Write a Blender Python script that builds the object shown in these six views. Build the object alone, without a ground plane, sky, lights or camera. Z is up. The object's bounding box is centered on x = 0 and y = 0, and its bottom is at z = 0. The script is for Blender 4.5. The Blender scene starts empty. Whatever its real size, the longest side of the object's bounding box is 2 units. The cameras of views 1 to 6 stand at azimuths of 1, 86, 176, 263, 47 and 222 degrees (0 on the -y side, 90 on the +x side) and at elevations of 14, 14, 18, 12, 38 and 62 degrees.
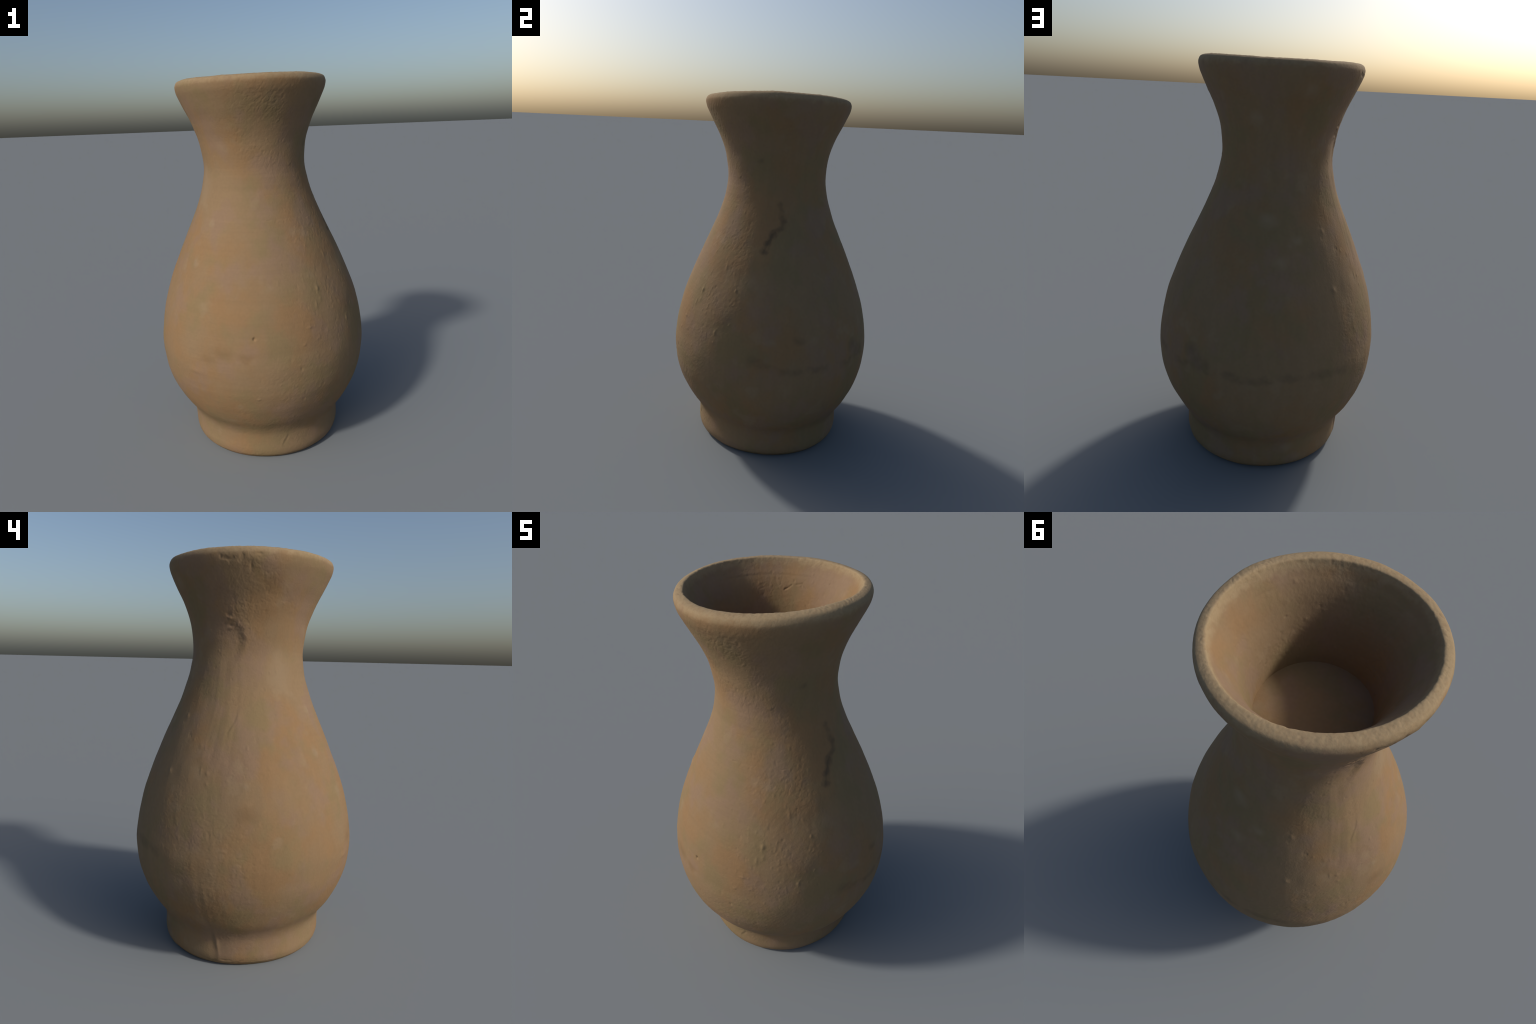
"""Hand-thrown terracotta vase: foot, bulging body, narrow neck, flared rim,
hollow mouth closed by a smooth clay floor in the throat.
One revolved surface (slightly out of round) with relief pushed along its
normals, then split by region into parts that share their border vertices."""
import bpy, math
import numpy as np

# ----------------------------------------------------------------------------
# shape rules
# ----------------------------------------------------------------------------
NT = 1024                                   # points round the vase
TH = np.linspace(0, 2 * np.pi, NT, endpoint=False)

# outer profile: (height, radius)
PROFILE = [(0.0, 0.3953), (0.012, 0.4076), (0.03, 0.4215), (0.055, 0.4265), (0.1, 0.4245), (0.14, 0.4255),
           (0.16, 0.4292), (0.18, 0.4372), (0.2, 0.4480), (0.22, 0.4620), (0.25, 0.4825), (0.3, 0.5100),
           (0.38, 0.5445), (0.48, 0.5695), (0.58, 0.5768), (0.7, 0.5634), (0.82, 0.5372), (0.95, 0.4930),
           (1.1, 0.4325), (1.22, 0.3782), (1.34, 0.3267), (1.45, 0.2923), (1.55, 0.2782), (1.66, 0.2888),
           (1.77, 0.3204), (1.86, 0.3606), (1.91, 0.3821), (1.945, 0.3955), (1.97, 0.3984), (1.985, 0.3945),
           (1.995, 0.3880), (2.0, 0.3784)]
# over the lip and down the inside of the mouth: (radius, height)
LIP = [(0.3784, 2.0), (0.369, 2.0025), (0.360, 2.0035), (0.3540, 2.0030), (0.3505, 2.0005), (0.3485, 1.996), (0.3440, 1.985),
       (0.3365, 1.970), (0.3275, 1.954), (0.3175, 1.938), (0.3105, 1.925), (0.2965, 1.898), (0.2835, 1.868), (0.2590, 1.800),
       (0.2395, 1.720), (0.2265, 1.650), (0.2210, 1.600), (0.2190, 1.575)]
# the axis wanders: (height, x, y)
AXIS = [(0.0, 0.0087, 0.004), (0.2, 0.002, 0.0025), (0.5, -0.0003, -0.0003), (0.8, -0.0009, -0.0026),
        (1.1, -0.0066, 0.0004), (1.4, -0.0098, 0.0002), (1.7, -0.0186, -0.0095), (2.0, -0.0186, -0.0128)]
# out of roundness: height, then cos/sin amplitude of 2, 3 and 4 lobes
LOBES = [(0.0, -0.0037, 0.0015, 0.0007, 0.002, -0.0029, 0.0009), (0.2, 0.0004, 0.0016, -0.0015, 0.002, 0.003, -0.0032),
         (0.5, -0.0031, 0.001, 0.0023, -0.0005, -0.0013, 0.0025), (0.8, 0.0018, 0.0055, -0.0002, -0.0028, 0.0013, -0.0004),
         (1.1, 0.0029, 0.0019, 0.0008, 0.0009, 0.0005, -0.0005), (1.45, -0.002, -0.0003, 0.0009, 0.001, -0.0005, -0.0012),
         (1.7, -0.0029, 0.0023, -0.0008, -0.0003, -0.0021, -0.0004), (2.0, -0.0051, 0.0068, 0.0002, 0.0015, 0.0007, -0.0006)]
# the rim is not level: constant, then cos/sin of 1 and 2 waves
RIM_WAVE = (-0.0125, 0.005, -0.0014, 0.0049, -0.0011)
FLOOR_Z, FLOOR_R = 1.608, 0.2225


def spline(x, y, xi):
    """monotone cubic through control points"""
    x, y, xi = (np.asarray(a, float) for a in (x, y, xi))
    h = np.diff(x); d = np.diff(y) / h
    m = np.zeros_like(y)
    w1 = 2 * h[1:] + h[:-1]; w2 = h[1:] + 2 * h[:-1]
    ok = d[:-1] * d[1:] > 0
    m[1:-1][ok] = (w1 + w2)[ok] / (w1[ok] / d[:-1][ok] + w2[ok] / d[1:][ok])
    m[0], m[-1] = d[0], d[-1]
    i = np.clip(np.searchsorted(x, xi) - 1, 0, len(x) - 2); t = (xi - x[i]) / h[i]
    return ((2 * t**3 - 3 * t**2 + 1) * y[i] + (t**3 - 2 * t**2 + t) * h[i] * m[i]
            + (-2 * t**3 + 3 * t**2) * y[i + 1] + (t**3 - t**2) * h[i] * m[i + 1])


def blur(a, sigma, wrap=False):
    """gaussian blur along the first axis"""
    n = int(3 * sigma) + 1
    k = np.exp(-0.5 * (np.arange(-n, n + 1) / sigma) ** 2); k /= k.sum()
    pad = np.pad(a, [(n, n)] + [(0, 0)] * (a.ndim - 1), mode="wrap" if wrap else "edge")
    out = np.zeros_like(a)
    for j, w in enumerate(k):
        out += w * pad[j:j + len(a)]
    return out


def smooth(a, b, x):
    t = np.clip((x - a) / (b - a), 0, 1)
    return t * t * (3 - 2 * t)


def body_sections(z):
    """axis offset and lobe amplitudes at heights z"""
    fine = np.linspace(0, 2, 401)
    A = np.array(AXIS); L = np.array(LOBES)
    ax = np.stack([np.interp(z, fine, blur(np.interp(fine, A[:, 0], A[:, k]), 14)) for k in (1, 2)], -1)
    lo = np.stack([np.interp(z, fine, blur(np.interp(fine, L[:, 0], L[:, k]), 14)) for k in range(1, 7)], -1)
    return ax, lo


def sweep(r, z, th=TH):
    """points (len(r), len(th), 3) of the out-of-round turned surface"""
    ax, lo = body_sections(z)
    rr = np.repeat(r[:, None], len(th), 1)
    fade = np.clip(r / 0.2, 0, 1)[:, None]
    for j, n in enumerate((2, 3, 4)):
        rr = rr + fade * (lo[:, 2 * j, None] * np.cos(n * th) + lo[:, 2 * j + 1, None] * np.sin(n * th))
    wave = RIM_WAVE[0] + RIM_WAVE[1] * np.cos(th) + RIM_WAVE[2] * np.sin(th) + RIM_WAVE[3] * np.cos(2 * th) + RIM_WAVE[4] * np.sin(2 * th)
    s = np.clip((z - 1.5) / 0.5, 0, 1) ** 2
    return np.stack([rr * np.cos(th) + ax[:, :1], rr * np.sin(th) + ax[:, 1:], z[:, None] + s[:, None] * wave], -1)


# stations along the outer profile, spaced by arc length
zf = np.linspace(0, 2.0, 6001)
rf = spline([p[0] for p in PROFILE], [p[1] for p in PROFILE], zf)
soft = blur(rf, 36)                                      # 12 mm
keep = smooth(0.02, 0.05, zf) * (1 - smooth(1.94, 1.965, zf))
rf = rf + (soft - rf) * keep
arc = np.concatenate([[0], np.cumsum(np.hypot(np.diff(rf), np.diff(zf)))])
NO = 600
si = np.linspace(0, arc[-1], NO)
r_out, z_out = np.interp(si, arc, rf), np.interp(si, arc, zf)
# base underneath: centre to the standing edge, slightly hollow
NB = 14
r_base = np.linspace(0.0003, 0.385, NB); z_base = 0.006 - 0.004 * smooth(0.30, 0.385, r_base)
# lip and inner wall
lip = np.array(LIP); la = np.concatenate([[0], np.cumsum(np.hypot(np.diff(lip[:, 0]), np.diff(lip[:, 1])))])
NI = 170
li = np.linspace(0, la[-1], NI + 1)[1:]
r_in, z_in = spline(la, lip[:, 0], li), np.interp(li, la, lip[:, 1])

RR = np.concatenate([r_base, r_out, r_in]); ZZ = np.concatenate([z_base, z_out, z_in])
NS = len(RR)
P = sweep(RR, ZZ)
# the mouth is a little more oval than the outside of the rim
oval = np.zeros(NS); oval[NB + NO:] = smooth(0.376, 0.352, r_in) * smooth(1.74, 1.92, z_in)
P[..., 0] += oval[:, None] * (0.0046 * np.sin(2 * TH) + 0.0026 * np.cos(2 * TH)) * np.cos(TH)
P[..., 1] += oval[:, None] * (0.0046 * np.sin(2 * TH) + 0.0026 * np.cos(2 * TH)) * np.sin(TH)


def grid_normals(P):
    a = np.roll(P, -1, 1) - np.roll(P, 1, 1)
    b = np.gradient(P, axis=0)
    n = np.cross(a, b)
    return n / (np.linalg.norm(n, axis=-1, keepdims=True) + 1e-12)


N = grid_normals(P)
DEG = np.degrees(TH)[None, :]
ZG = np.repeat(ZZ[:, None], NT, 1)
outer = np.zeros(NS); outer[NB:NB + NO] = 1; outer = outer[:, None]
inner = np.zeros(NS); inner[NB + NO:] = 1; inner = inner[:, None]
RG = RR[:, None]


# ----------------------------------------------------------------------------
# noise
# ----------------------------------------------------------------------------
def hash3(ix, iy, iz, seed):
    h = (ix.astype(np.int64) * 374761393 + iy.astype(np.int64) * 668265263 + iz.astype(np.int64) * 2147483647 + seed * 974634777) & 0xFFFFFFFF
    h = ((h ^ (h >> 13)) * 1274126177) & 0xFFFFFFFF
    h = ((h ^ (h >> 16)) * 2246822519) & 0xFFFFFFFF
    return (h ^ (h >> 15)) & 0xFFFF


def noise(Q, seed=0):
    """gradient-like value noise in [-1, 1]"""
    F = np.floor(Q); f = Q - F; i = F.astype(np.int64)
    w = f * f * f * (f * (f * 6 - 15) + 10)
    out = 0
    for dx in (0, 1):
        for dy in (0, 1):
            for dz in (0, 1):
                h = hash3(i[..., 0] + dx, i[..., 1] + dy, i[..., 2] + dz, seed)
                g = ((h & 31) / 15.5 - 1) * (f[..., 0] - dx) + (((h >> 5) & 31) / 15.5 - 1) * (f[..., 1] - dy) + (((h >> 10) & 31) / 15.5 - 1) * (f[..., 2] - dz)
                out = out + g * (w[..., 0] if dx else 1 - w[..., 0]) * (w[..., 1] if dy else 1 - w[..., 1]) * (w[..., 2] if dz else 1 - w[..., 2])
    return out * 1.4


def twist(Q, k):
    a = k * Q[..., 2]
    c, s = np.cos(a), np.sin(a)
    return np.stack([Q[..., 0] * c - Q[..., 1] * s, Q[..., 0] * s + Q[..., 1] * c, Q[..., 2]], -1)


def dang(a):
    """signed difference in degrees from angle a"""
    return (DEG - a + 180) % 360 - 180


def spot(a, z, wide, high):
    """soft elliptical mask; wide and high in metres"""
    d2 = (np.radians(dang(a)) * np.maximum(RG, 0.2) / wide) ** 2 + ((ZG - z) / high) ** 2
    return np.exp(-d2)


def zone(a, half, z0, z1, soft_a=12, soft_z=0.1):
    return (1 - smooth(half - soft_a, half + soft_a, np.abs(dang(a)))) * smooth(z0 - soft_z, z0 + soft_z, ZG) * (1 - smooth(z1 - soft_z, z1 + soft_z, ZG))


def along(points, width):
    """gaussian mask round a line drawn on the outer surface through (angle, height) points; also the
    signed side (positive to larger angle)"""
    pts = sorted(points, key=lambda p: p[1])
    az = np.interp(ZG[:, 0], [p[1] for p in pts], [p[0] for p in pts])[:, None]
    d = np.radians((DEG - az + 180) % 360 - 180) * np.maximum(RG, 0.2)
    z0, z1 = pts[0][1], pts[-1][1]
    ends = smooth(z0 - 0.03, z0 + 0.02, ZG) * (1 - smooth(z1 - 0.02, z1 + 0.03, ZG))
    return np.exp(-(d / width) ** 2) * ends, d, ends


# ----------------------------------------------------------------------------
# relief
# ----------------------------------------------------------------------------
D = np.zeros((NS, NT))
skin = np.concatenate([np.zeros(NB), np.ones(NS - NB)])[:, None]
foot_in = np.ones(NS); foot_in[:NB] = 0; foot_in[NB:NB + 3] = [0.2, 0.5, 0.8]
# big soft unevenness of hand work
D += (0.0026 * spot(300, 0.88, 0.16, 0.22) + 0.0025 * spot(303, 1.22, 0.12, 0.16)) * outer
D -= (0.0034 * spot(162, 1.0, 0.12, 0.18) + 0.0034 * spot(207, 0.97, 0.12, 0.17)) * outer
# the foot is joined on a little askew
D -= 0.002 * np.exp(-((ZG - 0.215) / 0.045) ** 2) * np.cos(np.radians(DEG - 215)) * outer
D += 0.0020 * noise(P * 5.0, 1) + 0.0011 * noise(P * 11.0, 2)
# turning lines, strongest on the front
lines = noise(np.stack([P[..., 0] * 1.2, P[..., 1] * 1.2, ZG * 70], -1), 3) + 0.6 * noise(np.stack([P[..., 0], P[..., 1], ZG * 150], -1), 4)
D += 0.00016 * lines * zone(262, 55, 0.25, 1.5) * outer
# vertical smoothing strokes on the sides
strokes = noise(np.stack([P[..., 0] * 26, P[..., 1] * 26, ZG * 2.2], -1), 5)
D += 0.00055 * strokes * np.maximum(zone(150, 70, 0.2, 1.5), 0.6 * zone(20, 60, 0.2, 1.5)) * outer
# gritty grain, in patches
patch = smooth(-0.25, 0.45, noise(P * 6.5, 6))
rough = 0.30 + 0.45 * patch
rough += 0.35 * zone(292, 40, 1.55, 1.95, 16, 0.06) + 0.4 * zone(288, 14, 1.80, 1.94, 10, 0.05) + 0.45 * zone(318, 26, 1.15, 1.5)
rough += 0.5 * zone(290, 34, 0.42, 0.72) + 0.75 * zone(150, 38, 0.25, 0.82) + 0.8 * zone(168, 24, 1.55, 1.97)
rough *= 1 - 0.75 * zone(235, 42, 0.5, 1.5)
rough = rough * outer + inner * (0.75 + 0.5 * patch)
rough += 1.0 * np.exp(-((RG - 0.368) / 0.02) ** 2) * smooth(1.97, 1.99, ZG)
grain = 0.65 * noise(P * 46, 7) + 0.75 * noise(twist(P, -1.2) * np.array([72, 72, 40.0]), 8) + 0.7 * noise(P * 98, 9)
D += 0.00048 * rough * grain * foot_in[:, None]
ridged = 1 - 2 * np.abs(noise(P * 34, 10))
D -= 0.00038 * rough * smooth(0.55, 0.98, ridged) * patch
# slanting strokes dragged through the damp clay on the right flank
drag = noise(twist(P, -1.25) * np.array([55, 55, 9.0]), 11)
D += 0.00032 * drag * zone(318, 24, 0.75, 1.45, 14) * outer
# grit pimples and pinholes scattered over the skin
rng = np.random.default_rng(7)


def dab(a, z, wide, high, amount, part=None):
    """add one soft bump or pit, evaluated only near it"""
    rows = np.where((np.abs(ZZ - z) < 3.2 * high) & ((outer if part is None else part)[:, 0] > 0))[0]
    if len(rows) == 0:
        return
    rad = max(RR[rows].mean(), 0.1)
    half = int(np.ceil(3.2 * wide / (rad * 2 * np.pi / NT))) + 1
    c = int(round(a / 360 * NT)); cols = np.arange(c - half, c + half + 1)
    da = np.radians((cols * 360 / NT - a + 180) % 360 - 180) * rad
    g = np.exp(-((da[None, :] / wide) ** 2 + ((ZZ[rows][:, None] - z) / high) ** 2))
    np.add.at(D, (rows[:, None], (cols % NT)[None, :]), amount * g)


for _ in range(520):
    a, z = rng.uniform(0, 360), rng.uniform(0.22, 1.9)
    if 205 < a < 280 and z > 0.6 and rng.random() < 0.8:
        continue
    s = rng.uniform(0.004, 0.0075)
    dab(a, z, s, s * rng.uniform(0.8, 1.9), rng.choice([1, 1, -1]) * rng.uniform(0.0003, 0.0011))
for _ in range(130):
    s = rng.uniform(0.004, 0.008)
    dab(rng.uniform(0, 360), rng.uniform(1.63, 1.95), s, s, rng.choice([1, -1]) * rng.uniform(0.0005, 0.0014), inner)
# more of them, denser, on the right flank
for _ in range(110):
    a, z = rng.normal(312, 14), rng.normal(0.88, 0.14)
    s = rng.uniform(0.004, 0.007)
    dab(a, z, s, s * rng.uniform(1, 2.2), rng.choice([1, 1, -1]) * rng.uniform(0.0004, 0.0012))
# single bumps that stand out: angle, height, width, tallness, amount
for a, z, w, h, m in [(306, 0.95, .009, .012, .0042), (296, 0.781, .013, .006, .0028), (292, 0.703, .009, .006, .0026),
                      (267.5, 0.437, .010, .006, .0036), (324, 0.765, .008, .012, .0034), (332.5, 0.99, .006, .008, .003),
                      (303, 0.883, .006, .014, .002), (289.5, 0.585, .006, .012, -.0025), (321, 1.1, .007, .014, .0025),
                      (242, 0.247, .02, .004, -.002), (234.5, 0.56, .035, .014, .0034), (231.5, 0.675, .02, .016, .002),
                      (230, 1.274, .014, .016, .0032), (224, 1.08, .010, .022, .0036), (216, 0.995, .008, .02, .002),
                      (153, 1.0, .008, .010, .0035), (153.5, 0.953, .007, .008, .0030), (165, 0.973, .008, .007, .0022),
                      (146, 1.115, .010, .012, .0025), (125.5, 0.983, .010, .016, .003), (175, 0.955, .020, .016, .0036),
                      (176, 0.87, .014, .012, .0018), (164.5, 0.667, .018, .006, .0025), (125.5, 1.238, .010, .010, .0035),
                      (126.5, 0.98, .012, .012, .0035), (134, 1.155, .007, .014, -.002), (149, 1.01, .006, .014, .003),
                      (135.5, 1.153, .006, .008, -.003), (105, 0.133, .02, .012, .0015)]:
    dab(a, z, w, h, m * (0.5 if 100 < a < 180 else 0.8))
# pinhole in the front, and the pit with a lump under it on the neck
dab(266.3, 0.753, .0062, .0075, -.0085); dab(268.2, 0.749, .006, .006, .0012)
dab(155.5, 1.712, .010, .008, -.0042); dab(157, 1.694, .012, .006, .0026); dab(154, 1.690, .005, .006, -.002)
dab(156.5, 1.665, .010, .006, -.0022); dab(157, 1.650, .016, .007, .0018); dab(151, 1.672, .006, .008, -.0014)
# hollow pressed into the neck, sharp on one side, running out below
edge_z = [1.44, 1.50, 1.545, 1.60, 1.65, 1.685, 1.71]
edge_a = [160.5, 165.5, 169.0, 171.0, 168.0, 162.5, 158.0]
ea = np.interp(ZG[:, 0], edge_z, edge_a)[:, None]
da = np.radians((DEG - ea + 180) % 360 - 180) * np.maximum(RG, 0.25)
hollow = (1 - smooth(-0.034, 0.010, da)) * smooth(-0.19, -0.04, da) * smooth(1.42, 1.60, ZG) * (1 - smooth(1.62, 1.72, ZG)) * outer
D -= 0.0072 * hollow
D += 0.0008 * np.exp(-((da - 0.010) / 0.014) ** 2) * smooth(1.48, 1.56, ZG) * (1 - smooth(1.62, 1.70, ZG)) * outer
for a, m in ((146, 1), (152, -1), (157, 1), (163, -1)):
    D += 0.0006 * m * along([(a + 2, 1.05), (a + 5, 1.3), (a + 2, 1.5)], 0.010)[0] * outer
# scar below it
sc, sd, se = along([(168.5, 1.26), (167, 1.23), (163, 1.18)], 0.006)
D += 0.0010 * se * np.exp(-(sd / 0.014) ** 2) * np.tanh(sd / 0.004) * outer
# joint ridge running down the back left side to the foot
g, d, e = along([(149, 1.1), (151, 0.93), (156, 0.76), (157, 0.6), (155, 0.475), (156.5, 0.38), (156.5, 0.27), (158, 0.145), (159.5, 0.045)], 0.010)
broken = 0.35 + 0.65 * smooth(-0.3, 0.4, noise(P * 15, 15))
D += g * outer * (0.0004 + 0.0011 * (1 - smooth(0.36, 0.5, ZG)) + 0.0016 * (1 - smooth(0.14, 0.2, ZG))) * broken
D -= 0.0016 * np.exp(-((d + 0.024) / 0.022) ** 2) * e * (1 - smooth(0.3, 0.55, ZG)) * outer
# chipped lower edge of the foot beside it
chip = noise(np.stack([P[..., 0] * 30, P[..., 1] * 30, ZG * 60], -1), 12)
D -= 0.0035 * smooth(-0.1, 0.5, chip) * spot(166, 0.028, 0.11, 0.012) * outer
D -= 0.0012 * smooth(0.0, 0.6, chip) * np.exp(-((ZG - 0.022) / 0.010) ** 2) * outer
# nick in the foot
nk, nd, ne = along([(282.5, 0.085), (284.3, 0.11), (286.5, 0.135)], 0.009)
D -= 0.0012 * nk * outer; D += 0.0012 * np.exp(-((nd + 0.014) / 0.009) ** 2) * ne * outer
# low ridge where two ways of smoothing meet, on the left
g, d, e = along([(239, 1.40), (230, 1.272), (224, 1.078), (219, 0.93), (221, 0.75), (226, 0.6)], 0.014)
D += 0.0011 * g * outer
# crack and its hollow on the right side
g, d, e = along([(359.5, 1.43), (3.5, 1.345), (2.5, 1.315), (355, 1.285), (352, 1.25), (348.0, 1.19)], 0.008)
D -= 0.0024 * g * outer * (0.25 + 0.55 * (1 - smooth(1.28, 1.36, ZG)))
# chipped underside of the lip
chips = noise(P * 36, 13)
D -= 0.0020 * smooth(0.05, 0.55, chips) * (zone(166, 15, 1.93, 1.965, 8, 0.012) + 0.3 * zone(285, 24, 1.88, 1.95, 10, 0.02)) * outer
dab(176, 1.948, .016, .012, .0020); dab(174.5, 1.915, .007, .016, -.0032); dab(179.5, 1.966, .012, .006, -.0028); dab(154.5, 1.955, .006, .010, -.0032)
# ragged inner arris of the lip and small cracks in the mouth
arris = np.exp(-((RG - 0.3500) / 0.006) ** 2) * inner
D -= 0.0014 * smooth(-0.1, 0.6, noise(P * 42, 14)) * arris
D -= 0.0009 * np.exp(-((ZG - 1.931) / 0.006) ** 2) * smooth(-0.2, 0.3, noise(P * 7, 16)) * inner
for path in ([(103, 1.88), (108, 1.90), (114, 1.893)], [(118, 1.89), (122, 1.875), (125, 1.868)], [(98, 1.79), (101, 1.81)]):
    for (a0, z0), (a1, z1) in zip(path[:-1], path[1:]):
        for t in np.linspace(0, 1, 10):
            dab(a0 + (a1 - a0) * t, z0 + (z1 - z0) * t, .0045, .0045, -.0007, inner)
D *= foot_in[:, None]
D *= skin
P = P + N * D[..., None]
P[..., 2] = np.maximum(P[..., 2], 0.0)
# exact height of 2 m
top = P[..., 2].max()
P[..., 2] += (2.0 - top) * np.clip((P[..., 2] - 1.5) / 0.5, 0, 1) ** 2
# sit centred
mid = (P.reshape(-1, 3).max(0) + P.reshape(-1, 3).min(0)) / 2
P[..., 0] -= mid[0]; P[..., 1] -= mid[1]
N = grid_normals(P)


# ----------------------------------------------------------------------------
# material
# ----------------------------------------------------------------------------
def surface_point(a, z):
    r = np.interp([z], zf, rf)
    return sweep(r, np.array([z]), np.radians([a]))[0, 0] - np.array([mid[0], mid[1], 0])


class Nodes:
    def __init__(self, mat):
        mat.use_nodes = True
        self.t = mat.node_tree
        self.t.nodes.clear()
        self.co = self.add("ShaderNodeTexCoord").outputs["Object"]

    def add(self, kind, **props):
        n = self.t.nodes.new(kind)
        for k, v in props.items():
            setattr(n, k, v)
        return n

    def put(self, sock, v):
        if isinstance(v, bpy.types.NodeSocket):
            self.t.links.new(v, sock)
        else:
            sock.default_value = v

    def math(self, op, a, b=0.0, c=0.0, clamp=False):
        n = self.add("ShaderNodeMath", operation=op, use_clamp=clamp)
        for s, v in zip(n.inputs, (a, b, c)):
            self.put(s, v)
        return n.outputs[0]

    def vec(self, op, a, b=None, out=0):
        n = self.add("ShaderNodeVectorMath", operation=op)
        self.put(n.inputs[0], a)
        if b is not None:
            self.put(n.inputs[1], b)
        return n.outputs["Value" if out == "Value" else 0]

    def ramp(self, f, lo, hi):
        n = self.add("ShaderNodeMapRange", interpolation_type="SMOOTHSTEP")
        for s, v in zip(n.inputs, (f, lo, hi, 0.0, 1.0)):
            self.put(s, v)
        return n.outputs[0]

    def noise(self, scale, stretch=(1, 1, 1), offset=(0, 0, 0), detail=2.0, rough=0.5, warp=0.0, source=None):
        m = self.add("ShaderNodeMapping")
        self.put(m.inputs["Vector"], source or self.co)
        m.inputs["Scale"].default_value = stretch
        m.inputs["Location"].default_value = offset
        n = self.add("ShaderNodeTexNoise")
        self.t.links.new(m.outputs[0], n.inputs["Vector"])
        n.inputs["Scale"].default_value = scale
        n.inputs["Detail"].default_value = detail
        n.inputs["Roughness"].default_value = rough
        n.inputs["Distortion"].default_value = warp
        return n.outputs["Fac"]

    def mix(self, f, a, b, blend="MIX"):
        n = self.add("ShaderNodeMix", data_type="RGBA", blend_type=blend)
        self.put(n.inputs[0], f)
        for s, v in ((n.inputs[6], a), (n.inputs[7], b)):
            self.put(s, v if isinstance(v, bpy.types.NodeSocket) else (*v, 1.0))
        return n.outputs[2]

    def near(self, p, radius, squash=1.0, source=None):
        """1 at point p falling to 0 at radius; squash > 1 flattens it in z"""
        d = self.vec("SUBTRACT", source or self.co, tuple(p))
        d = self.vec("MULTIPLY", d, (1, 1, squash))
        return self.math("SUBTRACT", 1.0, self.ramp(self.vec("LENGTH", d, out="Value"), 0.0, radius))

    def line(self, p, q, radius, source=None):
        """1 on the segment p-q falling to 0 at radius"""
        p, q = np.array(p), np.array(q); ab = q - p
        ap = self.vec("SUBTRACT", source or self.co, tuple(p))
        h = self.math("DIVIDE", self.vec("DOT_PRODUCT", ap, tuple(ab), out="Value"), float(ab @ ab), clamp=True)
        s = self.add("ShaderNodeVectorMath", operation="SCALE")
        s.inputs[0].default_value = tuple(ab); self.t.links.new(h, s.inputs["Scale"])
        d = self.vec("LENGTH", self.vec("SUBTRACT", ap, s.outputs[0]), out="Value")
        return self.math("SUBTRACT", 1.0, self.ramp(d, radius * 0.12, radius))


TAN = (0.216, 0.145, 0.080)
ORANGE = (0.226, 0.138, 0.068)
OLIVE = (0.194, 0.141, 0.071)
PINK = (0.216, 0.142, 0.092)
PALE = (0.238, 0.168, 0.100)
SOOT = (0.066, 0.052, 0.036)


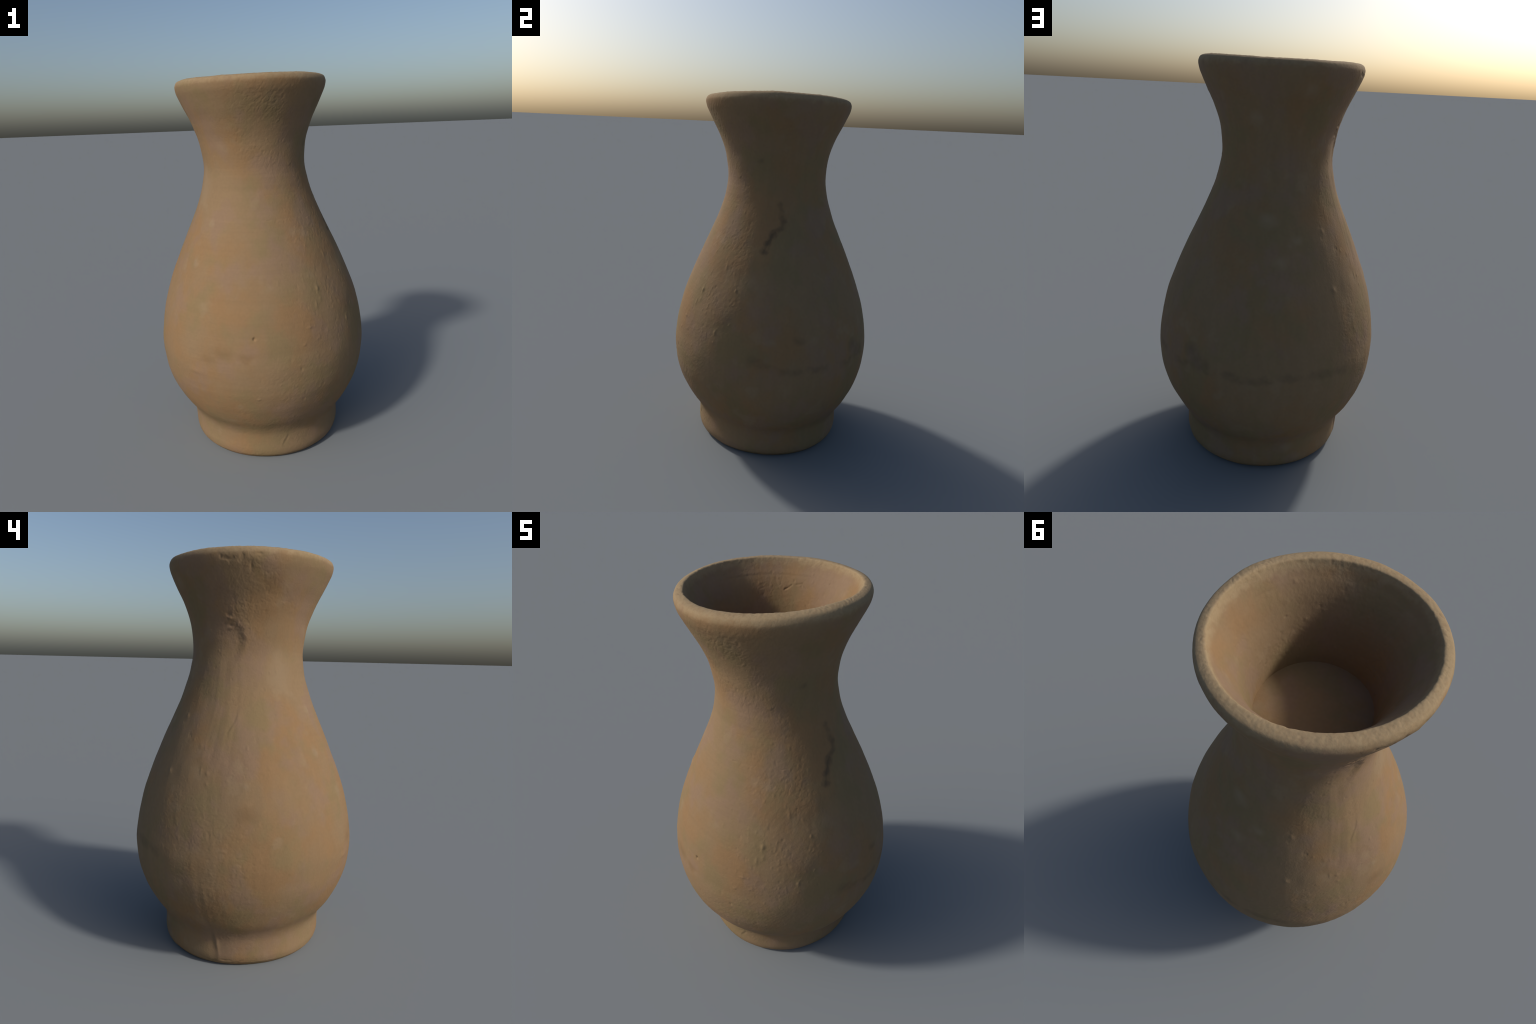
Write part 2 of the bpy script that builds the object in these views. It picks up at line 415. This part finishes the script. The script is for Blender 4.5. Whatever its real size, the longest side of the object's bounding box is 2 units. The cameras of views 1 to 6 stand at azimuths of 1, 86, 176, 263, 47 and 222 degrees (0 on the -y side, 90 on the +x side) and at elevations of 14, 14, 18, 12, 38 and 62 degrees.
def clay(name, outside=True):
    mat = bpy.data.materials.new(name)
    k = Nodes(mat)
    col = k.mix(k.ramp(k.noise(3.4, (1, 1, 0.75), (3.1, 0, 0), 3, 0.55), 0.40, 0.62), TAN, ORANGE)
    col = k.mix(k.math("MULTIPLY", k.ramp(k.noise(4.6, (1, 1, 0.8), (0, 7.7, 1), 3, 0.6), 0.46, 0.64), 0.75), col, OLIVE)
    col = k.mix(k.math("MULTIPLY", k.ramp(k.noise(5.2, (1, 1, 0.8), (0, 1.7, 9), 3, 0.6), 0.48, 0.66), 0.75), col, PINK)
    col = k.mix(k.math("MULTIPLY", k.ramp(k.noise(8.5, (1, 1, 1), (5, 1, 2), 2, 0.5), 0.60, 0.74), 0.45), col, PALE)
    # smoothing streaks: upright on the sides, level on the front
    flat = k.vec("NORMALIZE", k.vec("MULTIPLY", k.co, (1, 1, 0)))
    front = k.ramp(k.vec("DOT_PRODUCT", flat, (math.cos(math.radians(266)), math.sin(math.radians(266)), 0), out="Value"), 0.64, 0.75)
    up = k.noise(1.0, (30, 30, 1.3), (0, 0, 0), 3, 0.6)
    level = k.noise(1.0, (1.2, 1.2, 55), (0, 0, 4), 3, 0.7)
    streak = k.math("ADD", k.math("MULTIPLY", up, k.math("SUBTRACT", 1.0, front)), k.math("MULTIPLY", level, front))
    value = k.math("MULTIPLY_ADD", k.math("SUBTRACT", streak, 0.5), 0.13, 1.0)
    speck = k.noise(75, (1, 1, 1), (0, 0, 0), 3, 0.6)
    value = k.math("MULTIPLY", value, k.math("MULTIPLY_ADD", k.math("SUBTRACT", speck, 0.5), 0.16, 1.0))
    grey = k.add("ShaderNodeCombineColor")
    for s in grey.inputs[:3]:
        k.t.links.new(value, s)
    col = k.mix(1.0, col, grey.outputs[0], "MULTIPLY")
    if outside:
        # warp the coordinates a little so that stains have ragged borders
        wn = k.add("ShaderNodeTexNoise"); k.t.links.new(k.co, wn.inputs["Vector"])
        wn.inputs["Scale"].default_value = 22; wn.inputs["Detail"].default_value = 3
        off = k.add("ShaderNodeVectorMath", operation="MULTIPLY_ADD")
        k.t.links.new(wn.outputs["Color"], off.inputs[0])
        off.inputs[1].default_value = (0.045,) * 3; off.inputs[2].default_value = (-0.0225,) * 3
        wc = k.vec("ADD", k.co, off.outputs[0])

        def trail(points, radius):
            m = None
            ps = [surface_point(a, z) for a, z in points]
            for p, q in zip(ps[:-1], ps[1:]):
                d = k.line(p, q, radius, wc)
                m = d if m is None else k.math("MAXIMUM", m, d)
            return m

        crack = trail([(359.5, 1.43), (3.5, 1.345), (2.5, 1.315), (355, 1.285), (352, 1.25), (348.0, 1.19)], 0.024)
        core = k.math("MAXIMUM", k.line(surface_point(355, 1.285), surface_point(350.5, 1.235), 0.026, wc), k.near(surface_point(348, 1.197), 0.028, 1.0, wc))
        crack = k.math("MAXIMUM", k.math("MULTIPLY", crack, k.math("MULTIPLY_ADD", k.ramp(k.noise(14, (1, 1, 1), (1, 5, 2), 2, 0.5), 0.38, 0.62), 0.45, 0.2)), k.math("MULTIPLY", core, 0.8))
        band = trail([(348, 0.655), (2, 0.61), (15, 0.603), (28, 0.605), (42, 0.600), (58, 0.618), (71, 0.608), (83, 0.605), (95, 0.615), (106, 0.630), (129, 0.60)], 0.034)
        band = k.math("MULTIPLY", band, k.ramp(k.noise(9, (1, 1, 1), (2, 2, 2), 3, 0.6), 0.36, 0.60))
        smudge = None
        for a, z, rad, sq in [(49.5, 0.685, 0.07, 1.3), (58, 0.635, 0.05, 1.0), (53, 0.64, 0.06, 0.8), (12, 0.765, 0.05, 1.5), (348, 0.66, 0.07, 1.6), (338, 1.65, 0.03, 1.3), (71, 0.62, 0.05, 1.6), (82, 0.603, 0.075, 2.6), (88, 0.607, 0.05, 2.2)]:
            m = k.near(surface_point(a, z), rad, sq, wc)
            smudge = m if smudge is None else k.math("MAXIMUM", smudge, m)
        dark = k.math("MAXIMUM", k.math("MULTIPLY", crack, 0.85), k.math("MULTIPLY", band, 0.27))
        dark = k.math("MAXIMUM", dark, k.math("MULTIPLY", smudge, 0.30))
        col = k.mix(dark, col, SOOT)
        # brownish damp patch low on the front and rusty flecks
        warm = None
        for a, z, rad, sq in [(250, 0.672, 0.10, 1.6), (242, 0.64, 0.08, 1.6), (262, 0.66, 0.07, 2.0), (325, 0.86, 0.10, 0.9), (176, 0.83, 0.09, 1.4), (190, 1.86, 0.07, 1.0)]:
            m = k.near(surface_point(a, z), rad, sq, wc)
            warm = m if warm is None else k.math("MAXIMUM", warm, m)
        col = k.mix(k.math("MULTIPLY", warm, 0.40), col, (0.145, 0.088, 0.042))
        pale = None
        for a, z, rad, sq in [(83.5, 1.295, 0.07, 1.3), (93, 1.12, 0.06, 1.4), (104, 1.21, 0.05, 1.4), (107, 1.875, 0.06, 1.0), (67.5, 1.74, 0.05, 1.0), (175, 0.955, 0.035, 1.2), (224, 1.08, 0.03, 0.7), (230, 1.274, 0.03, 1.0), (205, 1.45, 0.10, 0.6), (105, 0.13, 0.05, 1.2)]:
            m = k.near(surface_point(a, z), rad, sq, wc)
            pale = m if pale is None else k.math("MAXIMUM", pale, m)
        col = k.mix(k.math("MULTIPLY", pale, 0.5), col, (0.255, 0.187, 0.118))
    # clay rubbed pale on the rim, pitted with darker grains
    sep = k.add("ShaderNodeSeparateXYZ"); k.t.links.new(k.co, sep.inputs[0])
    worn = k.math("ADD", sep.outputs["Z"], k.math("MULTIPLY", k.math("SUBTRACT", k.noise(26, (1, 1, 1), (4, 4, 4), 3, 0.6), 0.5), 0.05))
    worn = k.math("MULTIPLY", k.ramp(worn, 1.945, 1.985), k.math("MULTIPLY_ADD", k.ramp(k.noise(60, (1, 1, 1), (9, 0, 0), 2, 0.6), 0.30, 0.55), 0.35, 0.60))
    col = k.mix(worn, col, (0.282, 0.208, 0.120))
    b = k.add("ShaderNodeBsdfPrincipled")
    k.put(b.inputs["Base Color"], col)
    b.inputs["Roughness"].default_value = 0.9
    b.inputs["Specular IOR Level"].default_value = 0.2
    fine = k.math("ADD", k.noise(130, detail=3, rough=0.6), k.math("MULTIPLY", streak, 0.4))
    bump = k.add("ShaderNodeBump")
    bump.inputs["Strength"].default_value = 0.35
    bump.inputs["Distance"].default_value = 0.0022
    k.t.links.new(fine, bump.inputs["Height"])
    k.t.links.new(bump.outputs[0], b.inputs["Normal"])
    out = k.add("ShaderNodeOutputMaterial")
    k.t.links.new(b.outputs[0], out.inputs[0])
    return mat


CLAY = clay("fired_clay")
CLAY_IN = clay("fired_clay_inside", False)

# ----------------------------------------------------------------------------
# parts
# ----------------------------------------------------------------------------
root = bpy.data.objects.new("clay_vase", None)
root.empty_display_size = 0.2
bpy.context.collection.objects.link(root)
root["label"] = "tan unglazed clay vase with flared rim and narrow neck"
root["category"] = "vase"


def part(name, mat, V, faces, normals):
    me = bpy.data.meshes.new(name)
    nf = len(faces)
    me.vertices.add(len(V)); me.vertices.foreach_set("co", np.ascontiguousarray(V, np.float32).ravel())
    me.loops.add(nf * 4); me.loops.foreach_set("vertex_index", np.ascontiguousarray(faces, np.int32).ravel())
    me.polygons.add(nf); me.polygons.foreach_set("loop_start", np.arange(0, nf * 4, 4, dtype=np.int32))
    me.update(calc_edges=True)
    me.polygons.foreach_set("use_smooth", np.ones(nf, bool))
    me.materials.append(mat)
    if normals is not None:
        me.normals_split_custom_set_from_vertices(np.ascontiguousarray(normals, np.float32).reshape(-1, 3))
    me.validate()
    ob = bpy.data.objects.new(name, me)
    bpy.context.collection.objects.link(ob)
    ob.parent = root
    return ob


def strip(i0, i1):
    """vertices, quads and normals of grid rows i0..i1"""
    n = i1 - i0 + 1
    a = np.arange(n - 1)[:, None] * NT + np.arange(NT)[None, :]
    b = np.arange(n - 1)[:, None] * NT + (np.arange(NT)[None, :] + 1) % NT
    f = np.stack([a, b, b + NT, a + NT], -1).reshape(-1, 4)
    return P[i0:i1 + 1].reshape(-1, 3), f, N[i0:i1 + 1].reshape(-1, 3)


row = lambda z: NB + int(np.searchsorted(z_out, z))
i_foot, i_neck, i_rim = row(0.185), row(1.33), row(1.90)
i_in = NB + NO + int(np.searchsorted(-z_in, -1.935))
for name, i0, i1, mat in (("foot", 0, i_foot, CLAY), ("body", i_foot, i_neck, CLAY), ("neck", i_neck, i_rim, CLAY),
                          ("rim", i_rim, i_in, CLAY), ("inner_wall", i_in, NS - 1, CLAY_IN)):
    part(name, mat, *strip(i0, i1))

# smooth floor that closes the throat, slightly dished
fr = np.concatenate([np.linspace(0.0003, 0.2, 24), np.linspace(0.205, FLOOR_R + 0.008, 10)])
F = sweep(fr, np.full(len(fr), FLOOR_Z)) - np.array([mid[0], mid[1], 0])
F[..., 2] = FLOOR_Z + 0.0012 * noise(F * 9, 21) + 0.0004 * noise(F * 40, 22)
a = np.arange(len(fr) - 1)[:, None] * NT + np.arange(NT)[None, :]
b = np.arange(len(fr) - 1)[:, None] * NT + (np.arange(NT)[None, :] + 1) % NT
part("inner_floor", CLAY_IN, F.reshape(-1, 3), np.stack([a, a + NT, b + NT, b], -1).reshape(-1, 4), None)
